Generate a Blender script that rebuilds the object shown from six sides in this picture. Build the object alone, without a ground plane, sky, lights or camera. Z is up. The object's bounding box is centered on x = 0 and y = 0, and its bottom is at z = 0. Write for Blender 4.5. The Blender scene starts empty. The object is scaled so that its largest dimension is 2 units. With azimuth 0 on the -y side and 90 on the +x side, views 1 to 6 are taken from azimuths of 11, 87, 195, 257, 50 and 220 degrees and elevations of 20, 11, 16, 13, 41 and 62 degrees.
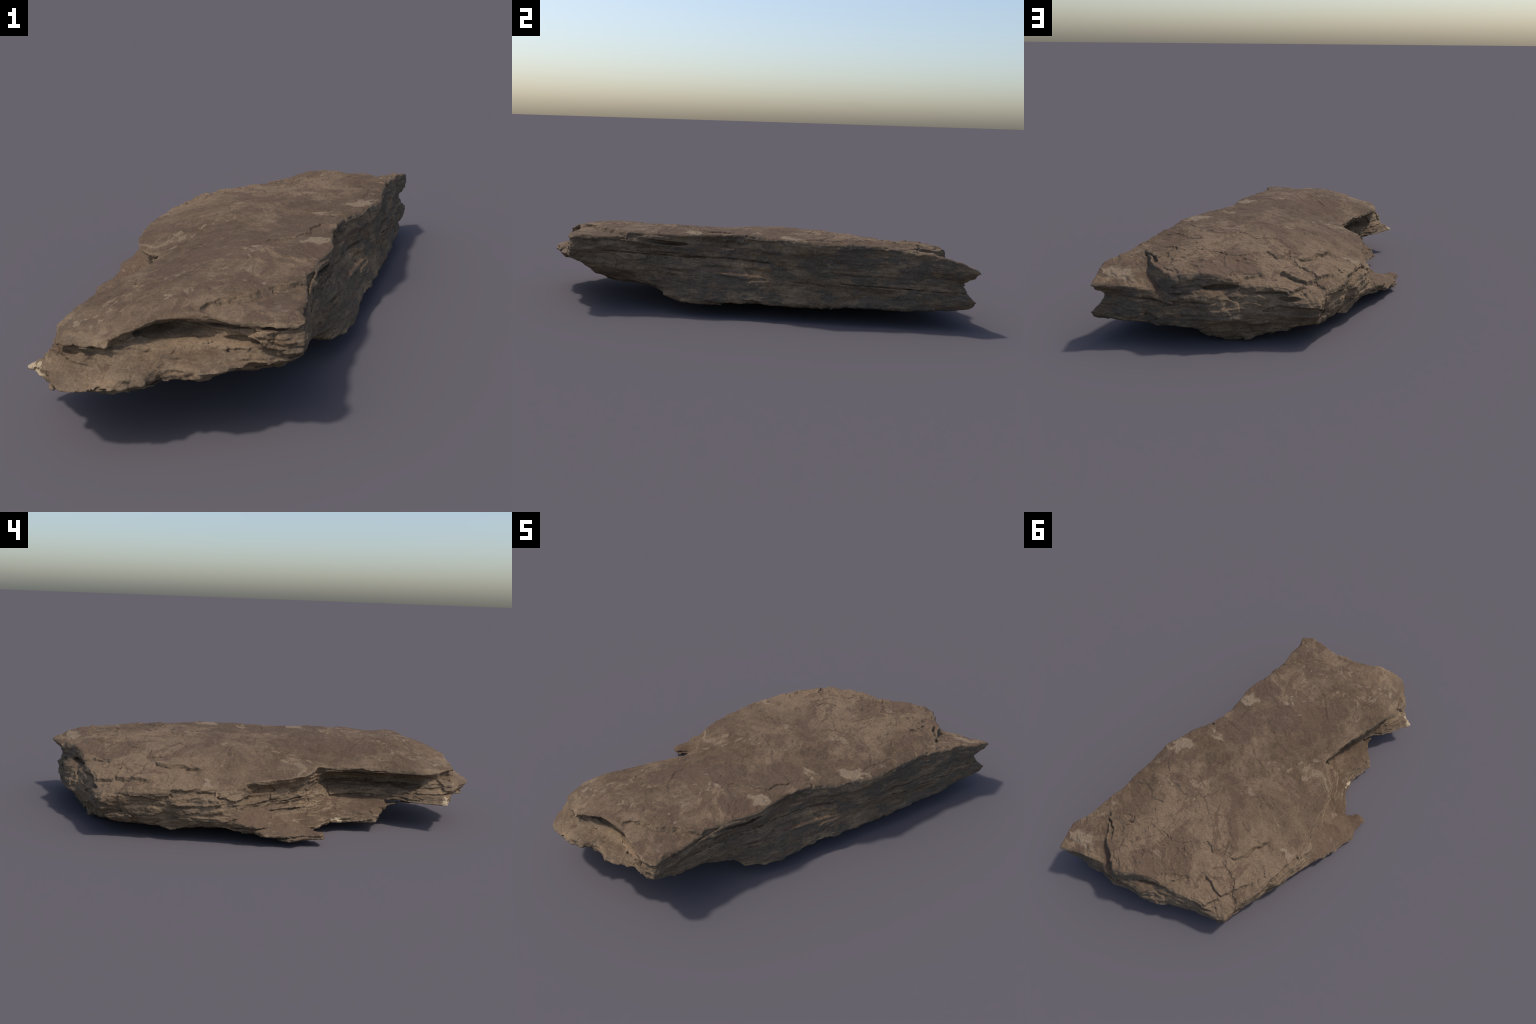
"""A weathered slab of bedded sandstone: built as a solid field
(plan cross-sections at several bedding levels, a smooth top and underside,
exfoliation steps, cracks, hollows, strata), meshed, refined and displaced."""
import bpy
import numpy as np
from mathutils import Vector

# ------------------------------------------------------------------ helpers
def lattice(seed):
    return np.random.RandomState(seed).uniform(-1, 1, (32, 32, 32)).astype(np.float32)

LAT = [lattice(s) for s in range(40, 52)]

def noise(x, y, z, k=0):
    """Smooth value noise in -1..1, cell size 1."""
    L = LAT[k % len(LAT)]
    L = L.ravel()
    x, y, z = np.broadcast_arrays(np.float32(x), np.float32(y), np.float32(z))
    lo, hi, f = [], [], []
    for c, shift in ((x, 10), (y, 5), (z, 0)):
        i = np.floor(c)
        t = c - i
        i = i.astype(np.int32)
        lo.append((i & 31) << shift)
        hi.append(((i + 1) & 31) << shift)
        f.append(t*t*t*(t*(t*6 - 15) + 10))
    fx, fy, fz = f
    def pick(ix, iy, iz):
        return L.take(ix | iy | iz)
    def along(iy, iz):
        p = pick(lo[0], iy, iz)
        return p + (pick(hi[0], iy, iz) - p)*fx
    a = along(lo[1], lo[2])
    a += (along(hi[1], lo[2]) - a)*fy
    b = along(lo[1], hi[2])
    b += (along(hi[1], hi[2]) - b)*fy
    return a + (b - a)*fz

def fbm(x, y, z, octaves=4, k=0, gain=.5):
    s, a, f, t = 0, 1., 1., 0
    for i in range(octaves):
        s = s + a*noise(x*f + 7.3*i, y*f + 3.1*i, z*f + 5.7*i, k + i)
        t += a
        a *= gain
        f *= 2.03
    return s/t*1.5

def smooth(a, b, v):
    t = np.clip((v - a)/(b - a), 0, 1)
    return t*t*(3 - 2*t)

def smax(a, b, k):
    h = np.maximum(k - np.abs(a - b), 0)/k
    return np.maximum(a, b) + h*h*k*.25

def spline_surface(points, lam=1e-3):
    """Thin-plate surface z(x, y) through a few control points."""
    P = np.array(points, float)
    X, n = P[:, :2], len(P)
    ker = lambda r: np.where(r > 1e-9, r*r*np.log(np.maximum(r, 1e-9)), 0)
    K = ker(np.linalg.norm(X[:, None] - X[None], axis=2)) + lam*np.eye(n)
    Q = np.c_[np.ones(n), X]
    s = np.linalg.solve(np.block([[K, Q], [Q.T, np.zeros((3, 3))]]), np.r_[P[:, 2], 0, 0, 0])
    def f(x, y):
        z = s[-3] + s[-2]*x + s[-1]*y
        for (px, py), w in zip(X, s[:-3]):
            z = z + w*ker(np.hypot(x - px, y - py))
        return z
    return f

def polygon_distance(x, y, P):
    """Signed distance to a closed plan outline, negative inside."""
    P = np.array(P, float)
    d = np.full(x.shape, 9.)
    inside = np.zeros(x.shape, bool)
    for (ax, ay), (bx, by) in zip(P, np.roll(P, -1, 0)):
        ex, ey = bx - ax, by - ay
        t = np.clip(((x-ax)*ex + (y-ay)*ey)/(ex*ex + ey*ey), 0, 1)
        d = np.minimum(d, np.hypot(x - ax - t*ex, y - ay - t*ey))
        if ay != by:
            inside ^= ((ay > y) != (by > y)) & (x < (bx-ax)*(y-ay)/(by-ay) + ax)
    return np.where(inside, -d, d)

def path_distance(x, y, P):
    """Signed distance to an open path (positive on its left) and place 0..1 along it."""
    P = np.array(P, float)
    best, sign, place = np.full(x.shape, 9.), np.ones(x.shape), np.zeros(x.shape)
    L = np.r_[0, np.cumsum(np.hypot(*np.diff(P, axis=0).T))]
    for i in range(len(P) - 1):
        (ax, ay), (bx, by) = P[i], P[i+1]
        ex, ey = bx - ax, by - ay
        t = np.clip(((x-ax)*ex + (y-ay)*ey)/(ex*ex + ey*ey), 0, 1)
        d = np.hypot(x - ax - t*ex, y - ay - t*ey)
        m = d < best
        best = np.where(m, d, best)
        sign = np.where(m, np.sign(ex*(y-ay) - ey*(x-ax)), sign)
        place = np.where(m, (L[i] + t*(L[i+1]-L[i]))/L[-1], place)
    return best*sign, place

def shards(x, y, z, k=0):
    """Random value 0..1 per angular shard (jittered cells, size 1) and the gap to the next shard."""
    R = np.random.RandomState(900 + k).uniform(0, 1, (4, 32, 32, 32)).astype(np.float32)
    bx, by, bz = (np.floor(np.float32(c) - .5).astype(np.int32) for c in (x, y, z))
    d1, d2, val = np.full(x.shape, 9., np.float32), np.full(x.shape, 9., np.float32), np.zeros(x.shape, np.float32)
    for a in (0, 1):
        for b in (0, 1):
            for c in (0, 1):
                i, j, l = bx + a, by + b, bz + c
                r = R[:, i & 31, j & 31, l & 31]
                d = (i + .15 + .7*r[0] - x)**2 + (j + .15 + .7*r[1] - y)**2 + (l + .15 + .7*r[2] - z)**2
                near = d < d1
                d2 = np.where(near, d1, np.minimum(d2, d))
                d1, val = np.where(near, d, d1), np.where(near, r[3], val)
    return val, np.sqrt(d2) - np.sqrt(d1)

# ------------------------------------------------------- the slab's big form
# Plan cross-sections of the slab at rising levels, counter-clockwise from the
# pointed north-east wing: north end, west flank, south end, east wall.
foot = [(.55, .92), (.42, .93), (.25, .92), (.10, .858), (-.06, .82), (-.20, .765), (-.30, .715),
        (-.357, .60), (-.407, .465), (-.477, .29), (-.545, .10), (-.588, -.03), (-.560, -.09), (-.572, -.155),
        (-.52, -.185), (-.484, -.14), (-.455, -.13), (-.425, -.20), (-.38, -.26), (-.365, -.30), (-.378, -.37),
        (-.405, -.455), (-.365, -.545), (-.27, -.58), (0, -.44), (.2, -.36), (.41, -.29), (.45, 0), (.495, .22), (.53, .5), (.553, .7)]
low = [(.575, .965), (.5, .96), (.36, .955), (.2, .93), (.06, .868), (-.08, .838), (-.2, .78), (-.325, .735),
       (-.362, .61), (-.413, .47), (-.48, .30), (-.54, .14), (-.50, .07), (-.42, .0), (-.375, -.08), (-.36, -.14),
       (-.347, -.19), (-.318, -.245), (-.305, -.285), (-.33, -.355), (-.39, -.45), (-.355, -.535), (-.285, -.595),
       (-.1, -.56), (.1, -.52), (.27, -.44), (.352, -.39), (.41, -.25), (.447, 0), (.49, .22), (.53, .5), (.553, .7)]
belt = [(.592, .992), (.5, .968), (.42, .972), (.28, .952), (.14, .93), (-.01, .90), (-.115, .85), (-.215, .797), (-.338, .766),
        (-.372, .62), (-.422, .47), (-.475, .31), (-.49, .19), (-.42, .07), (-.372, -.02), (-.335, -.11), (-.315, -.18), (-.275, -.25), (-.235, -.31),
        (-.225, -.38), (-.26, -.46), (-.285, -.53), (-.30, -.556), (-.365, -.64), (-.468, -.782), (-.40, -.83), (-.30, -.90), (-.15, -.93),
        (.05, -.86), (.25, -.66), (.30, -.52), (.33, -.43), (.39, -.26), (.433, 0), (.477, .22), (.518, .5), (.543, .7), (.567, .9)]
waist = [(.537, .945), (.48, .945), (.40, .957), (.27, .952), (.13, .93), (0, .885), (-.12, .84), (-.22, .792), (-.334, .758),
         (-.378, .6), (-.418, .46), (-.452, .31), (-.44, .18), (-.385, .06), (-.355, -.02), (-.325, -.10), (-.305, -.17), (-.25, -.24), (-.18, -.29),
         (-.155, -.36), (-.16, -.44), (-.205, -.54), (-.26, -.65), (-.375, -.755), (-.37, -.83), (-.295, -.94), (-.215, -1.005), (-.165, -1.02), (-.09, -.96),
         (-.005, -.91), (.14, -.85), (.30, -.78), (.315, -.62), (.333, -.43), (.378, -.25), (.418, 0), (.467, .22), (.51, .5), (.535, .7), (.555, .88)]
shoulder = [(.553, .98), (.47, .955), (.36, .94), (.24, .935), (.12, .91), (0, .863), (-.1, .828), (-.2, .79), (-.332, .757),
            (-.373, .6), (-.413, .45), (-.437, .3), (-.425, .15), (-.385, .03), (-.36, -.06), (-.305, -.16), (-.225, -.24), (-.16, -.32),
            (-.18, -.43), (-.225, -.55), (-.28, -.67), (-.368, -.765), (-.335, -.83), (-.26, -.875), (-.20, -.89), (-.16, -.945), (-.12, -.952), (-.05, -.915),
            (.02, -.885), (.18, -.845), (.29, -.81), (.318, -.79), (.315, -.65), (.328, -.45), (.36, -.25), (.40, 0), (.466, .22), (.511, .5), (.536, .7), (.557, .88)]
neck = [(.56, 1.005), (.44, .96), (.33, .935), (.225, .93), (.14, .892), (.05, .85), (-.01, .836), (-.1, .824), (-.2, .795), (-.332, .764),
        (-.368, .6), (-.402, .4), (-.42, .25), (-.418, .1), (-.40, -.03), (-.345, -.14), (-.25, -.225), (-.25, -.3),
        (-.287, -.44), (-.333, -.6), (-.372, -.757), (-.315, -.862), (-.22, -.892), (-.15, -.887), (-.10, -.87), (-.06, -.845),
        (.02, -.82), (.1, -.80), (.2, -.80), (.29, -.818), (.322, -.795), (.312, -.65), (.32, -.45), (.348, -.2), (.383, 0), (.451, .15), (.493, .4), (.508, .55), (.533, .72), (.576, .87)]
rim = [(.56, 1.005), (.44, .96), (.33, .935), (.225, .93), (.14, .892), (.05, .85), (-.01, .836), (-.1, .824), (-.2, .795), (-.332, .764),
       (-.368, .6), (-.402, .4), (-.42, .25), (-.418, .1), (-.408, -.03), (-.355, -.14), (-.255, -.225), (-.252, -.3),
       (-.291, -.44), (-.337, -.6), (-.376, -.757), (-.30, -.865), (-.18, -.905), (-.12, -.895), (-.085, -.865), (-.045, -.828),
       (.05, -.81), (.1, -.805), (.2, -.81), (.285, -.815), (.325, -.782), (.312, -.73), (.318, -.65), (.303, -.56), (.317, -.455),
       (.341, -.34), (.35, -.21), (.345, -.115), (.38, .01), (.445, .135), (.482, .24), (.488, .42), (.495, .55), (.527, .74), (.576, .885)]
def drawn_out(P, by):
    return [(x, y - by*float(smooth(-.70, -.80, y))) for x, y in P]

rim, neck, shoulder = drawn_out(rim, .012), drawn_out(neck, .012), drawn_out(shoulder, .008)
# above the neck the south end is hollowed by a shallow cave
gullet = [(x, y + .10*np.exp(-((x + .015)/.085)**2)) if y < -.78 else (x, y) for x, y in neck]
SECTIONS = [(.045, foot), (.085, low), (.125, belt), (.195, waist), (.225, shoulder), (.252, neck), (.285, gullet), (.332, rim)]

TOP = spline_surface([
    (.3, -.248, .366), (.404, .192, .36), (.07, .133, .361), (-.155, .215, .327), (-.194, .19, .323), (.095, .494, .326),
    (.14, .393, .345), (.114, -.38, .371), (-.281, -.795, .291), (-.104, .556, .298), (-.22, .505, .277), (-.297, .33, .275),
    (-.27, .706, .233), (-.011, .831, .255), (-.323, .755, .204), (.222, .931, .289), (-.258, -.241, .272), (-.373, -.759, .266),
    (.299, -.56, .353), (.313, -.77, .346), (.55, .99, .31), (-.022, -.642, .364), (.151, -.618, .358), (-.046, -.755, .353),
    (.016, -.296, .356), (.227, .269, .355), (.311, .62, .336), (.327, .727, .330), (.455, .722, .328), (.334, .838, .306),
    (.136, .837, .300), (-.205, -.282, .284), (-.059, -.025, .338), (.297, .027, .368), (-.38, .271, .248),
    (-.406, .17, .246), (-.364, -.138, .250), (-.12, -.9, .315), (-.23, -.813, .29), (.1, -.8, .345), (.22, -.06, .36), (-.12, -.24, .316)], 4e-4)
UNDER = spline_surface([
    (.55, .95, .085), (.53, .7, .07), (.51, .53, .072), (.47, .21, .064), (.44, 0, .06), (.41, -.25, .05), (.37, -.34, .057), (.345, -.45, .115),
    (.335, -.535, .155), (.3, -.58, .135), (.26, -.67, .14), (.31, -.79, .235), (.18, -.855, .225), (.013, -.915, .205), (-.16, -.99, .185), (-.29, -.94, .172),
    (-.447, -.777, .12), (-.355, -.83, .105), (-.37, -.66, .10), (-.3, -.56, .098), (.15, -.62, .11), (-.1, -.6, .11), (.47, .93, .085), (.3, .93, .085), (.19, .9, .07),
    (.1, .85, .016), (.03, .82, -.004), (-.08, .8, .018), (-.19, .77, .042), (-.26, .75, .055), (-.325, .725, .053),
    (-.35, .6, .045), (-.42, .375, .037), (-.48, .2, .042), (-.55, -.03, .024), (-.55, -.15, .024), (-.4, -.2, .02), (-.37, -.33, .035),
    (-.39, -.45, .035), (0, .5, .02), (.2, .2, .03), (-.1, 0, .015), (.2, -.2, .035), (-.1, -.35, .04), (.1, -.4, .06)])

# Exfoliation edges on the top: path, drop on its right side (left if negative), width over which the drop heals.
STEPS = [
    ([(.042, -.802), (.067, -.755), (.112, -.718), (.172, -.695), (.222, -.645), (.273, -.584), (.33, -.50)], .012, .16),
    ([(.13, -.305), (.213, -.236), (.264, -.160), (.288, -.07)], .006, .10),
    ([(.336, -.417), (.257, -.431), (.207, -.406), (.144, -.373)], -.004, .10),
    ([(.226, .932), (.143, .892), (-.013, .833), (-.052, .738), (-.108, .72)], .012, .10),
    ([(-.14, .665), (-.171, .678), (-.267, .704), (-.32, .602), (-.339, .537)], .016, .09),
    ([(-.10, .85), (-.127, .84), (-.227, .775), (-.27, .708)], .012, .10),
    ([(-.18, .52), (-.219, .505), (-.233, .45), (-.293, .33)], .010, .10),
    ([(-.037, .518), (-.105, .554), (-.128, .511), (-.135, .455)], .007, .05),
    ([(.179, .634), (.106, .625), (.058, .62), (.014, .569)], .005, .07),
    ([(.385, .673), (.351, .656), (.326, .684)], .006, .04),
    ([(.384, .791), (.346, .725), (.315, .781)], .007, .04),
    ([(.138, .837), (.149, .77), (.243, .715), (.238, .659)], .006, .06),
    ([(-.479, .307), (-.438, .184), (-.415, .065), (-.400, -.05), (-.350, -.14)], .012, .10),
    ([(.259, .477), (.096, .332), (.044, .313)], .003, .08),
    ([(.232, .266), (.156, .308), (.094, .269)], .003, .05),
    ([(.30, .38), (.20, .40), (.12, .36), (.02, .40), (-.08, .36)], .004, .06),
    ([(.46, .50), (.38, .47), (.33, .52), (.25, .50)], .004, .06),
    ([(.40, .30), (.36, .36), (.40, .42)], .004, .05),
    ([(-.02, .70), (.06, .73), (.10, .68), (.17, .70)], .006, .05),
    ([(.05, -.55), (-.05, -.50), (-.12, -.42), (-.10, -.34)], .003, .08),
    ([(-.16, -.62), (-.22, -.55), (-.24, -.47)], .004, .06),
    ([(.13, -.05), (.02, .02), (-.1, .06)], .003, .09),
]
# the north-east wing lies below the main bed: a cliff line and a tilted lower bed beyond it
CLIFF = [(.62, .60), (.50, .685), (.455, .722), (.395, .78), (.345, .845), (.29, .90), (.215, .938), (.10, 1.05)]
def wing_bed(x, y):
    return .230 + .29*(x - .331) - .36*(y - .894)

# little round scars: place, radius, depth
SCARS = [(.074, .137, .017, .003), (-.006, .153, .015, .003), (-.155, .215, .013, .006), (-.193, .191, .013, .005),
         (-.291, .26, .012, .004), (.327, .605, .018, .006), (.01, -.219, .016, .003), (-.131, .483, .02, .004)]
# open joints cut into the top: path, depth, half width
CRACKS = [([(.467, .70), (.40, .77), (.35, .83)], .022, .006), ([(.35, .70), (.33, .68), (.34, .65)], .012, .005),
          ([(-.18, .52), (-.219, .505), (-.293, .33)], .007, .004), ([(-.037, .518), (-.105, .554), (-.135, .50)], .008, .004),
          ([(.067, -.755), (.112, -.718), (.172, -.695), (.273, -.584), (.33, -.51)], .012, .005),
          ([(-.10, .665), (-.171, .678), (-.262, .700)], .007, .004), ([(.03, .80), (-.04, .74), (-.09, .72)], .007, .004),
          ([(.345, -.01), (.38, -.015), (.42, -.01)], .012, .005)]

# weathered hollows in the broken sides: centre and half sizes
HOLLOWS = [(.05, .86, .245, .085, .045, .011), (-.22, .80, .20, .05, .03, .008),
           (-.02, -.83, .297, .095, .075, .021), (.10, -.815, .312, .10, .045, .009), (.165, -.82, .278, .055, .045, .011),
           (.255, -.825, .322, .04, .03, .005), (-.25, -.91, .25, .08, .04, .010),
           (.41, -.005, .295, .03, .014, .018), (.34, -.40, .325, .03, .13, .010), (.36, -.16, .312, .02, .09, .008),
           (-.365, -.16, .128, .03, .035, .010), (-.25, -.235, .25, .03, .03, .016), (-.27, -.36, .205, .09, .07, .020)]

def top_detail(x, y):
    """Relief of the upper face: steps, open joints, scars, thin sheets of bedding."""
    wx = .014*fbm(x*22, y*22, 1.5, 3, 0) + .0018*fbm(x*90, y*90, 4., 2, 1)
    wy = .014*fbm(x*22, y*22, 8.5, 3, 2) + .0018*fbm(x*90, y*90, 9., 2, 3)
    X, Y = x + wx, y + wy
    h = np.zeros(x.shape)
    for path, drop, heal in STEPS:
        d, t = path_distance(X, Y, path)
        d = -d*np.sign(drop)
        ends = smooth(0, .06, t)*smooth(1, .94, t)
        h += abs(drop)*ends*1.35*(.45 - smooth(-.001, .0035, d))*np.exp(-np.abs(d)/heal*1.6)
    for path, deep, half in CRACKS:
        d, t = path_distance(X, Y, path)
        h -= deep*np.exp(-(d/half)**2)*smooth(0, .15, t)*smooth(1, .85, t)
    for sx, sy, r, deep in SCARS:
        d = np.hypot(X - sx, Y - sy)
        h -= deep*np.exp(-((d - r)/.004)**2)*smooth(-.9, .3, np.sin(np.arctan2(Y - sy, X - sx) + sx*40))
    # thin bedding sheets that break off in angular chips, most toward the north end and the west flank
    n = fbm(x*3.4 + 3, y*3.4, 2.2, 6, 4)*4.5
    fl = np.floor(n)
    h += .0026*(fl + smooth(.88, 1., n - fl) - n)
    rough = .2 + .8*smooth(.32, .72, y + .35*np.abs(x + .05)) + .35*smooth(-.12, -.35, x)
    ux, uy = x + 2*wx + .045*fbm(x*8, y*8, 3., 4, 7) + .014*fbm(x*26, y*26, 1., 3, 2), y + 2*wy + .045*fbm(x*8, y*8, 12., 4, 8) + .014*fbm(x*26, y*26, 7., 3, 3)
    for size, amp, k in ((.13, .010, 1), (.055, .006, 2)):
        val, gap = shards(ux/size, uy/size, 0*x + .5, k)
        h += amp*rough*(val - .5)
        h -= .0012*rough*np.exp(-(gap*size/.004)**2)*(val > .6)
    h += .004*fbm(x*3.2, y*3.2, .3, 2, 6) + .0035*rough*fbm(x*16, y*16, .7, 4, 7)
    h += .0012*fbm(x*70, y*70, .2, 3, 9)
    return h

# ------------------------------------------------------------ the solid field
H = .0031
gx, gy, gz = np.arange(-.62, .62, H), np.arange(-1.05, 1.05, H), np.arange(-.03, .42, H)
X2, Y2 = np.meshgrid(gx, gy, indexing="ij")

def build_field():
    relief = top_detail(X2, Y2)
    d, _ = path_distance(X2 + .012*fbm(X2*18, Y2*18, 2., 3, 4), Y2 + .012*fbm(X2*18, Y2*18, 5., 3, 5), CLIFF)
    main = TOP(X2, Y2)
    main = np.where(d > 0, main, np.minimum(main, wing_bed(X2, Y2) + (main - wing_bed(X2, Y2))*smooth(.012, .0, -d)))
    tops = (main + relief + .0005 + .0085*smooth(.05, .5, Y2)).astype(np.float32)
    unders = np.maximum(UNDER(X2, Y2) + .008*fbm(X2*6, Y2*6, 3.3, 4, 5) + .004, .0).astype(np.float32)
    wx = .008*fbm(X2*14, Y2*14, 1., 3, 3)
    wy = .008*fbm(X2*14, Y2*14, 6., 3, 8)
    plans = [polygon_distance(X2 + wx, Y2 + wy, P).astype(np.float32) for _, P in SECTIONS]
    inner = np.maximum(plans[1], plans[3])
    deep = inner < -.06          # well inside the plan: only the plain underside is near
    zs = np.array([z for z, _ in SECTIONS])
    F = np.empty((len(gx), len(gy), len(gz)), np.float32)
    zwarp = .006*fbm(X2*4, Y2*4, .5, 3, 1)
    for k, z in enumerate(gz):
        q = np.clip(np.interp(z + zwarp - .0, zs, np.arange(len(zs))), 0, len(zs) - 1.001)
        i = q.astype(int)
        t = q - i
        stack = np.zeros(X2.shape, np.float32)
        for j in range(i.min(), i.max() + 1):
            m = i == j
            stack = np.where(m, plans[j]*(1 - t) + plans[j+1]*t, stack)
        F[:, :, k] = smax(smax(stack*.9, (z - tops), .012), (unders - z), .02)
    # relief of the broken flanks, worked out near the surface only
    near = np.abs(F) < .024
    for k, z in enumerate(gz):
        near[:, :, k] &= (tops - z > .002) & (~deep | (z - unders > .026))
    ii, jj, kk = np.nonzero(near)
    del near
    x, y, z = (c.astype(np.float32) for c in (gx[ii], gy[jj], gz[kk]))
    flank = smooth(.004, .022, tops[ii, jj] - z)*np.maximum(smooth(-.06, -.03, inner[ii, jj]), smooth(.024, .05, z - unders[ii, jj]))
    bed = z + .03*y - .02*x + .006*fbm(x*3, y*3, z*3, 2, 2)
    strata = noise(x*3.5, y*3.5, bed*50, 3) + .6*noise(x*7, y*7, bed*110, 4)
    ledge = noise(x*4, y*4, bed*24, 7)
    ledge = np.floor(ledge*2.5)/2.5 + .2
    lumps = fbm(x*9, y*9, z*14, 4, 8)
    grain = fbm(x*55, y*55, z*75, 3, 6)
    sx, sy = x + .02*fbm(x*9, y*9, z*9, 2, 5), y + .02*fbm(x*9, y*9, z*9 + 4, 2, 6)
    blocks, gap = shards(sx/.16, sy/.16, bed/.042, 3)
    chips, _ = shards(sx/.05, sy/.05, bed/.016, 4)
    part = np.abs(noise(x*1.3, y*1.3, bed*30, 9))            # thin open bedding partings
    part = np.exp(-(part/.07)**2)*smooth(-.1, .3, noise(x*4, y*4, bed*20, 10))
    broken = 1 - .6*smooth(.25, .4, x)*smooth(-.78, -.72, y) + .7*smooth(-.78, -.86, y)   # cleaner east joint face, ragged south end
    gash = np.exp(-(noise(x*5, y*5, bed*17, 11)/.10)**2)*smooth(-.80, -.87, y)   # cracks between the south ledges
    F[ii, jj, kk] += flank*(.008*gash + broken*(.0025*strata + .004*ledge + .008*lumps + .016*(blocks - .5) + .0055*(chips - .5)) + .009*part + .0022*grain)
    for cx, cy, cz, rx, ry, rz in HOLLOWS:
        q = np.sqrt(((x - cx)/rx)**2 + ((y - cy)/ry)**2 + ((bed - .03*cy + .02*cx - cz)/rz)**2)
        F[ii, jj, kk] = smax(F[ii, jj, kk], (1 - q)*min(rx, ry, rz)*1.5, .006)
    return F

def surface_nets(F):
    """Mesh the zero level: one vertex per mixed cell, one quad per crossing edge."""
    s = F < 0
    nx, ny, nz = F.shape
    c = [(a, b, d) for a in (0, 1) for b in (0, 1) for d in (0, 1)]
    cnt = np.zeros((nx-1, ny-1, nz-1), np.int8)
    for a, b, d in c:
        cnt += s[a:nx-1+a, b:ny-1+b, d:nz-1+d]
    cells = np.argwhere((cnt > 0) & (cnt < 8))
    index = np.full(cnt.shape, -1, np.int32)
    index[tuple(cells.T)] = np.arange(len(cells))
    pos, num = np.zeros((len(cells), 3)), np.zeros(len(cells))
    for p in c:
        for ax in range(3):
            if p[ax] == 0:
                q = list(p)
                q[ax] = 1
                f0 = F[tuple((cells + p).T)]
                f1 = F[tuple((cells + q).T)]
                m = (f0 < 0) != (f1 < 0)
                t = np.where(m, f0/np.where(m, f0 - f1, 1), 0)
                e = np.repeat(np.array(p, float)[None], len(cells), 0)
                e[:, ax] = t
                pos += e*m[:, None]
                num += m
    pos = (cells + pos/num[:, None])*H + np.array([gx[0], gy[0], gz[0]])
    quads = []
    for ax in range(3):
        u, v = [(1, 2), (2, 0), (0, 1)][ax]
        lo, hi = [slice(None)]*3, [slice(None)]*3
        lo[ax], hi[ax] = slice(0, -1), slice(1, None)
        a, b = s[tuple(lo)], s[tuple(hi)]
        e = np.argwhere(a != b)
        e = e[(e[:, u] > 0) & (e[:, v] > 0)]
        du, dv = np.zeros(3, int), np.zeros(3, int)
        du[u], dv[v] = 1, 1
        q = np.stack([index[tuple((e - du - dv).T)], index[tuple((e - dv).T)], index[tuple(e.T)], index[tuple((e - du).T)]], 1)
        flip = ~a[tuple(e.T)]
        q[flip] = q[flip][:, ::-1]
        quads.append(q)
    return pos, np.concatenate(quads)

def biggest_piece(v, q):
    """Keep the one connected body and drop loose crumbs."""
    lab = np.arange(len(v))
    while True:
        r = lab[q]
        m = r.min(1)
        if (r == m[:, None]).all():
            break
        for i in range(4):
            np.minimum.at(lab, r[:, i], m)
        while (lab[lab] != lab).any():
            lab = lab[lab]
    ids, n = np.unique(lab, return_counts=True)
    keep = lab == ids[n.argmax()]
    remap = np.cumsum(keep) - 1
    return v[keep], remap[q[keep[q[:, 0]]]]

def make_mesh(name, v, q):
    me = bpy.data.meshes.new(name)
    me.vertices.add(len(v))
    me.vertices.foreach_set("co", v.astype(np.float32).ravel())
    me.loops.add(q.size)
    me.loops.foreach_set("vertex_index", q.astype(np.int32).ravel())
    me.polygons.add(len(q))
    me.polygons.foreach_set("loop_start", np.arange(0, q.size, 4, dtype=np.int32))
    me.update(calc_edges=True)
    me.validate()
    return me

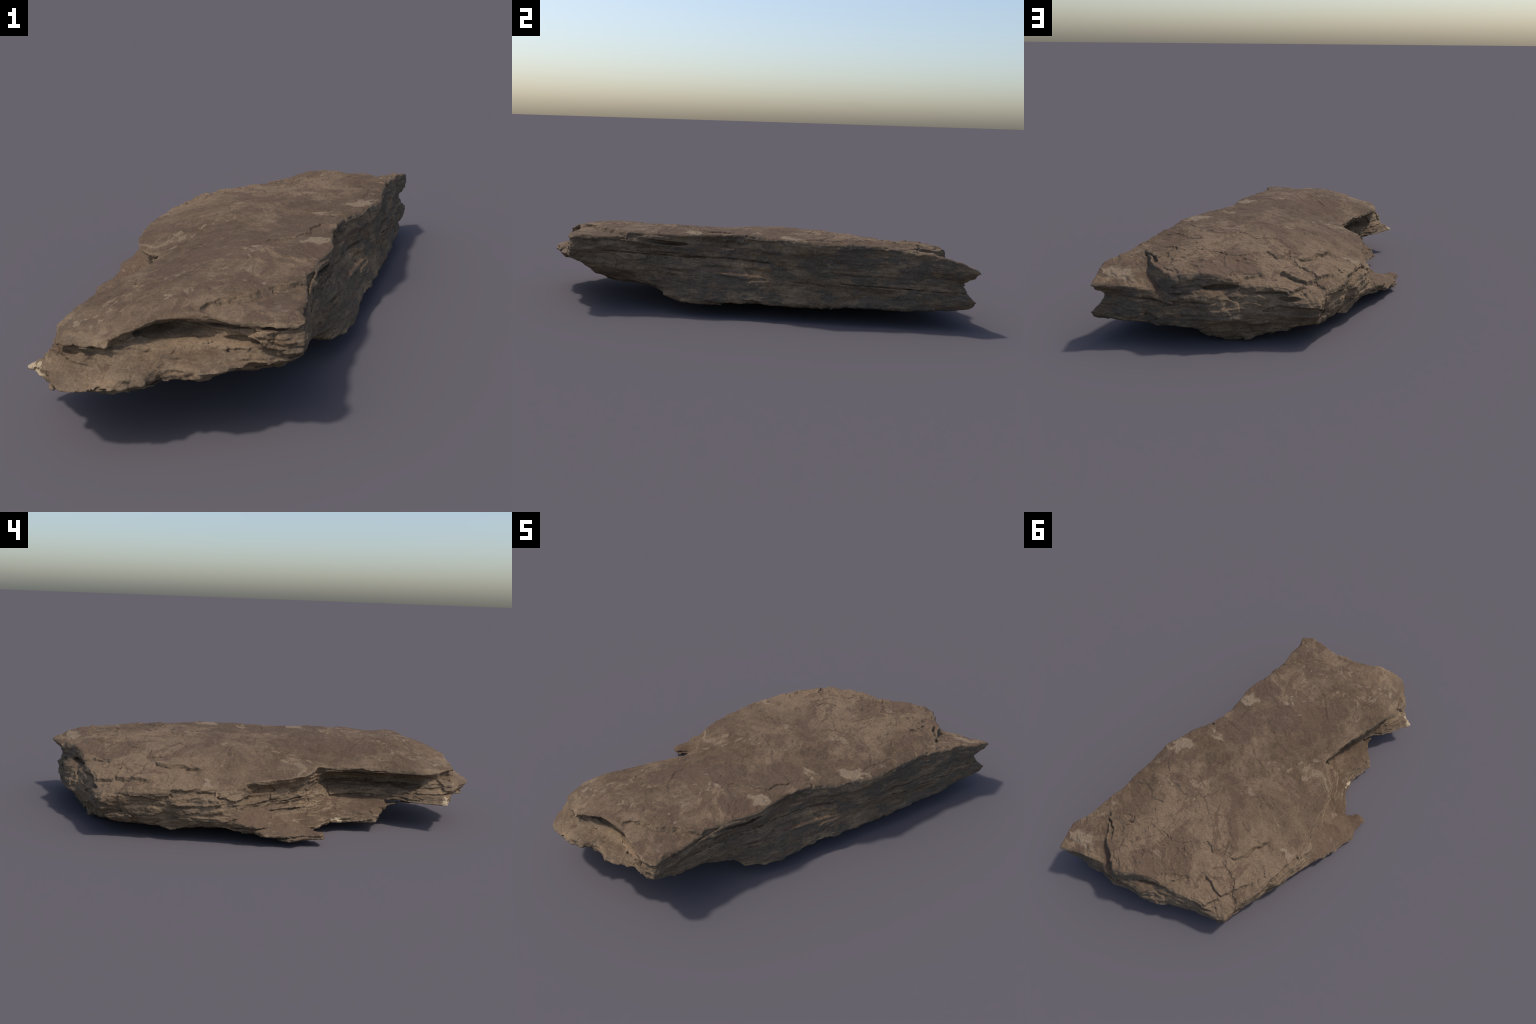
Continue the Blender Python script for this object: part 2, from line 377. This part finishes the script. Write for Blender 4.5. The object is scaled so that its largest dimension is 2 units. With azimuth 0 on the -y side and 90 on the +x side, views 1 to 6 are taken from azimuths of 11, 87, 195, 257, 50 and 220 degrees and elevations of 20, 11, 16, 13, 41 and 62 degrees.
# ------------------------------------------------------------------ material
def stone_material():
    m = bpy.data.materials.new("weathered_sandstone")
    m.use_nodes = True
    nt = m.node_tree
    nt.nodes.clear()
    N = lambda kind, **kw: (lambda n: ([setattr(n, a, b) for a, b in kw.items()], n)[1])(nt.nodes.new(kind))
    link = nt.links.new
    out, bsdf = N("ShaderNodeOutputMaterial"), N("ShaderNodeBsdfPrincipled")
    link(bsdf.outputs[0], out.inputs[0])
    co = N("ShaderNodeTexCoord").outputs["Object"]

    def scaled(sx, sy, sz):
        n = N("ShaderNodeMapping")
        n.inputs["Scale"].default_value = (sx, sy, sz)
        link(co, n.inputs["Vector"])
        return n.outputs[0]

    def tex(scale, detail=6, rough=.6, vec=None, distort=0):
        n = N("ShaderNodeTexNoise")
        link(vec or co, n.inputs["Vector"])
        n.inputs["Scale"].default_value, n.inputs["Detail"].default_value = scale, detail
        n.inputs["Roughness"].default_value, n.inputs["Distortion"].default_value = rough, distort
        return n.outputs[0]

    def ramp(v, a, b, lo=0., hi=1.):
        n = N("ShaderNodeMapRange", interpolation_type="SMOOTHSTEP")
        link(v, n.inputs[0])
        for i, x in enumerate((a, b, lo, hi)):
            n.inputs[i+1].default_value = x
        return n.outputs[0]

    def math(op, a, b):
        n = N("ShaderNodeMath", operation=op)
        for i, x in enumerate((a, b)):
            if isinstance(x, (int, float)):
                n.inputs[i].default_value = x
            else:
                link(x, n.inputs[i])
        return n.outputs[0]

    def mix(f, a, b, blend="MIX"):
        n = N("ShaderNodeMix", data_type="RGBA", blend_type=blend)
        for i, x in ((0, f), (6, a), (7, b)):
            if isinstance(x, (int, float)):
                n.inputs[i].default_value = x
            elif isinstance(x, tuple):
                n.inputs[i].default_value = (*x, 1)
            else:
                link(x, n.inputs[i])
        return n.outputs[2]

    def spots(places):
        """Soft-edged irregular blotches round given places (x, y, z, radius)."""
        wob = N("ShaderNodeTexNoise")
        wob.inputs["Scale"].default_value, wob.inputs["Detail"].default_value = 20, 8
        link(co, wob.inputs["Vector"])
        sub = N("ShaderNodeVectorMath", operation="SUBTRACT")
        link(wob.outputs["Color"], sub.inputs[0])
        sub.inputs[1].default_value = (.5, .5, .5)
        sc = N("ShaderNodeVectorMath", operation="MULTIPLY_ADD")
        link(sub.outputs[0], sc.inputs[0])
        sc.inputs[1].default_value = (.19, .19, .19)
        link(co, sc.inputs[2])
        total = None
        for x, y, z, r in places:
            d = N("ShaderNodeVectorMath", operation="DISTANCE")
            link(sc.outputs[0], d.inputs[0])
            d.inputs[1].default_value = (x, y, z)
            v = ramp(d.outputs["Value"], r*1.1, r*.8)
            total = v if total is None else math("MAXIMUM", total, v)
        return total

    geo = N("ShaderNodeNewGeometry")
    sep = N("ShaderNodeSeparateXYZ")
    link(geo.outputs["True Normal"], sep.inputs[0])
    upper = ramp(math("ADD", sep.outputs["Z"], math("MULTIPLY", tex(9), .5)), .75, 1.15)   # crusted bedding face

    crust = mix(ramp(tex(18, 8, .68), .34, .66), (.098, .065, .042), (.152, .104, .067))
    crust = mix(1., crust, mix(ramp(tex(3.1, 5, .55, distort=.5), .36, .64), (.74, .72, .70), (1.18, 1.18, 1.17)), "MULTIPLY")
    # where the crust has flaked away, toward the north end and the west flank, tan stone shows
    spot = N("ShaderNodeSeparateXYZ")
    link(co, spot.inputs[0])
    away = math("ADD", math("MULTIPLY", spot.outputs["Y"], .8), math("MULTIPLY", spot.outputs["X"], -.55))
    bare = ramp(math("ADD", away, math("MULTIPLY", tex(6, 7, .65), .9)), .5, .95, 0, .5)
    crust = mix(bare, crust, (.188, .128, .080))
    crust = mix(ramp(tex(4.2, 8, .62, distort=1.2), .52, .545, 0, .68), crust, (.094, .058, .039))
    crust = mix(ramp(tex(7, 7, .62, scaled(1, 1, 1.3), 1.0), .625, .645, 0, .55), crust, (.212, .155, .102))
    broken = mix(ramp(tex(5, 8, .66, scaled(1, 1, 5)), .38, .62), (.130, .087, .053), (.240, .168, .103))
    broken = mix(ramp(tex(3, 8, .7, scaled(1.1, 1.1, 14)), .53, .64, 0, .6), broken, (.078, .056, .040))   # darker beds
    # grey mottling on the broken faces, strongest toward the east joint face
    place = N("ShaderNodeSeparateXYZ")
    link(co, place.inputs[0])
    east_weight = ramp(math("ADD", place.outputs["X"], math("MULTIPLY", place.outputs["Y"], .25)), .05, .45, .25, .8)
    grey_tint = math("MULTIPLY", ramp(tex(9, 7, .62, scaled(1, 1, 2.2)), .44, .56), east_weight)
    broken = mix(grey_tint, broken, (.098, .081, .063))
    lip = math("MULTIPLY", ramp(place.outputs["Y"], -.66, -.76), ramp(math("ADD", place.outputs["Z"], math("MULTIPLY", tex(8), .04)), .325, .305))
    upper = math("MULTIPLY", upper, math("SUBTRACT", 1., math("MULTIPLY", lip, .75)))     # the fresh south ledges have no crust
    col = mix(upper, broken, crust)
    pale = spots([(.295, -.249, .366, .055), (.30, .03, .366, .03), (.42, .19, .36, .05), (.113, -.382, .37, .022), (-.282, -.793, .29, .03),
                  (.142, .393, .345, .018), (-.059, -.025, .338, .022), (.503, .896, .275, .05), (-.391, .299, .26, .03),
                  (.151, -.618, .358, .013), (-.046, -.755, .353, .014), (.25, -.74, .345, .025)])
    col = mix(math("MULTIPLY", pale, .6), col, (.245, .185, .125))
    fresh = spots([(-.44, -.79, .145, .035),  (-.372, -.30, .045, .025)])
    col = mix(math("MULTIPLY", fresh, .85), col, (.40, .315, .205))
    dark = spots([(.40, .69, .32, .06), (.18, .74, .31, .05), (.24, -.36, .37, .07), (.407, .276, .35, .05), (.227, -.1, .37, .12), (.08, -.27, .36, .10), (.25, -.70, .345, .06)])
    col = mix(math("MULTIPLY", dark, .62), col, (.086, .056, .038))
    # rusty stains on the joint face
    rust = spots([(.435, .02, .2, .04), (.45, .09, .19, .045), (.44, .06, .1, .02)])
    col = mix(math("MULTIPLY", rust, .5), col, (.23, .145, .08))
    # fine salt-and-pepper grain, dark pits, pale quartz flecks
    col = mix(1., col, mix(ramp(tex(170, 3, .7), .30, .70), (.80, .80, .80), (1.2, 1.19, 1.18)), "MULTIPLY")
    col = mix(ramp(tex(55, 5, .72), .57, .70, 0, .55), col, (.050, .038, .029))
    col = mix(ramp(tex(120, 2, .5), .72, .77, 0, .6), col, (.30, .24, .17))
    link(col, bsdf.inputs["Base Color"])
    bsdf.inputs["Roughness"].default_value = .93
    bsdf.inputs["Specular IOR Level"].default_value = .18
    bump = N("ShaderNodeBump")
    bump.inputs["Strength"].default_value, bump.inputs["Distance"].default_value = .65, .0045
    link(math("ADD", tex(75, 8, .75), math("MULTIPLY", tex(22, 6, .65, scaled(1, 1, 4)), .9)), bump.inputs["Height"])
    link(bump.outputs[0], bsdf.inputs["Normal"])
    return m

# --------------------------------------------------------------------- build
v, q = biggest_piece(*surface_nets(build_field()))
fine = make_mesh("rock_slab", v, q)
body = bpy.data.objects.new("rock_slab", fine)
bpy.context.scene.collection.objects.link(body)

n = len(fine.vertices)
co, no = np.empty(n*3, np.float32), np.empty(n*3, np.float32)
fine.vertices.foreach_get("co", co)
fine.vertex_normals.foreach_get("vector", no)
co, no = co.reshape(-1, 3).astype(float), no.reshape(-1, 3)
x, y, z = co.T
steep = 1 - smooth(.6, .95, np.abs(no[:, 2]))
d = .0011*fbm(x*60, y*60, z*60, 3, 2) + steep*(.0016*fbm(x*30, y*30, z*150, 3, 5))
co += no*d[:, None]
# seat the slab in its frame: longest side 2 m, centred, on the ground
lo, hi = co.min(0), co.max(0)
co[:, 1] = (co[:, 1] - (lo[1] + hi[1])/2)*2/(hi[1] - lo[1])
co[:, 0] -= (lo[0] + hi[0])/2
co[:, 2] = np.maximum(co[:, 2], 0) if lo[2] < .002 else co[:, 2] - lo[2]
fine.vertices.foreach_set("co", co.astype(np.float32).ravel())
fine.update()
fine.shade_smooth()
fine.materials.clear()
fine.materials.append(stone_material())
body["label"] = "weathered brown flat sandstone slab with layered broken edges"
body["category"] = "rock"
print("faces", len(fine.polygons))
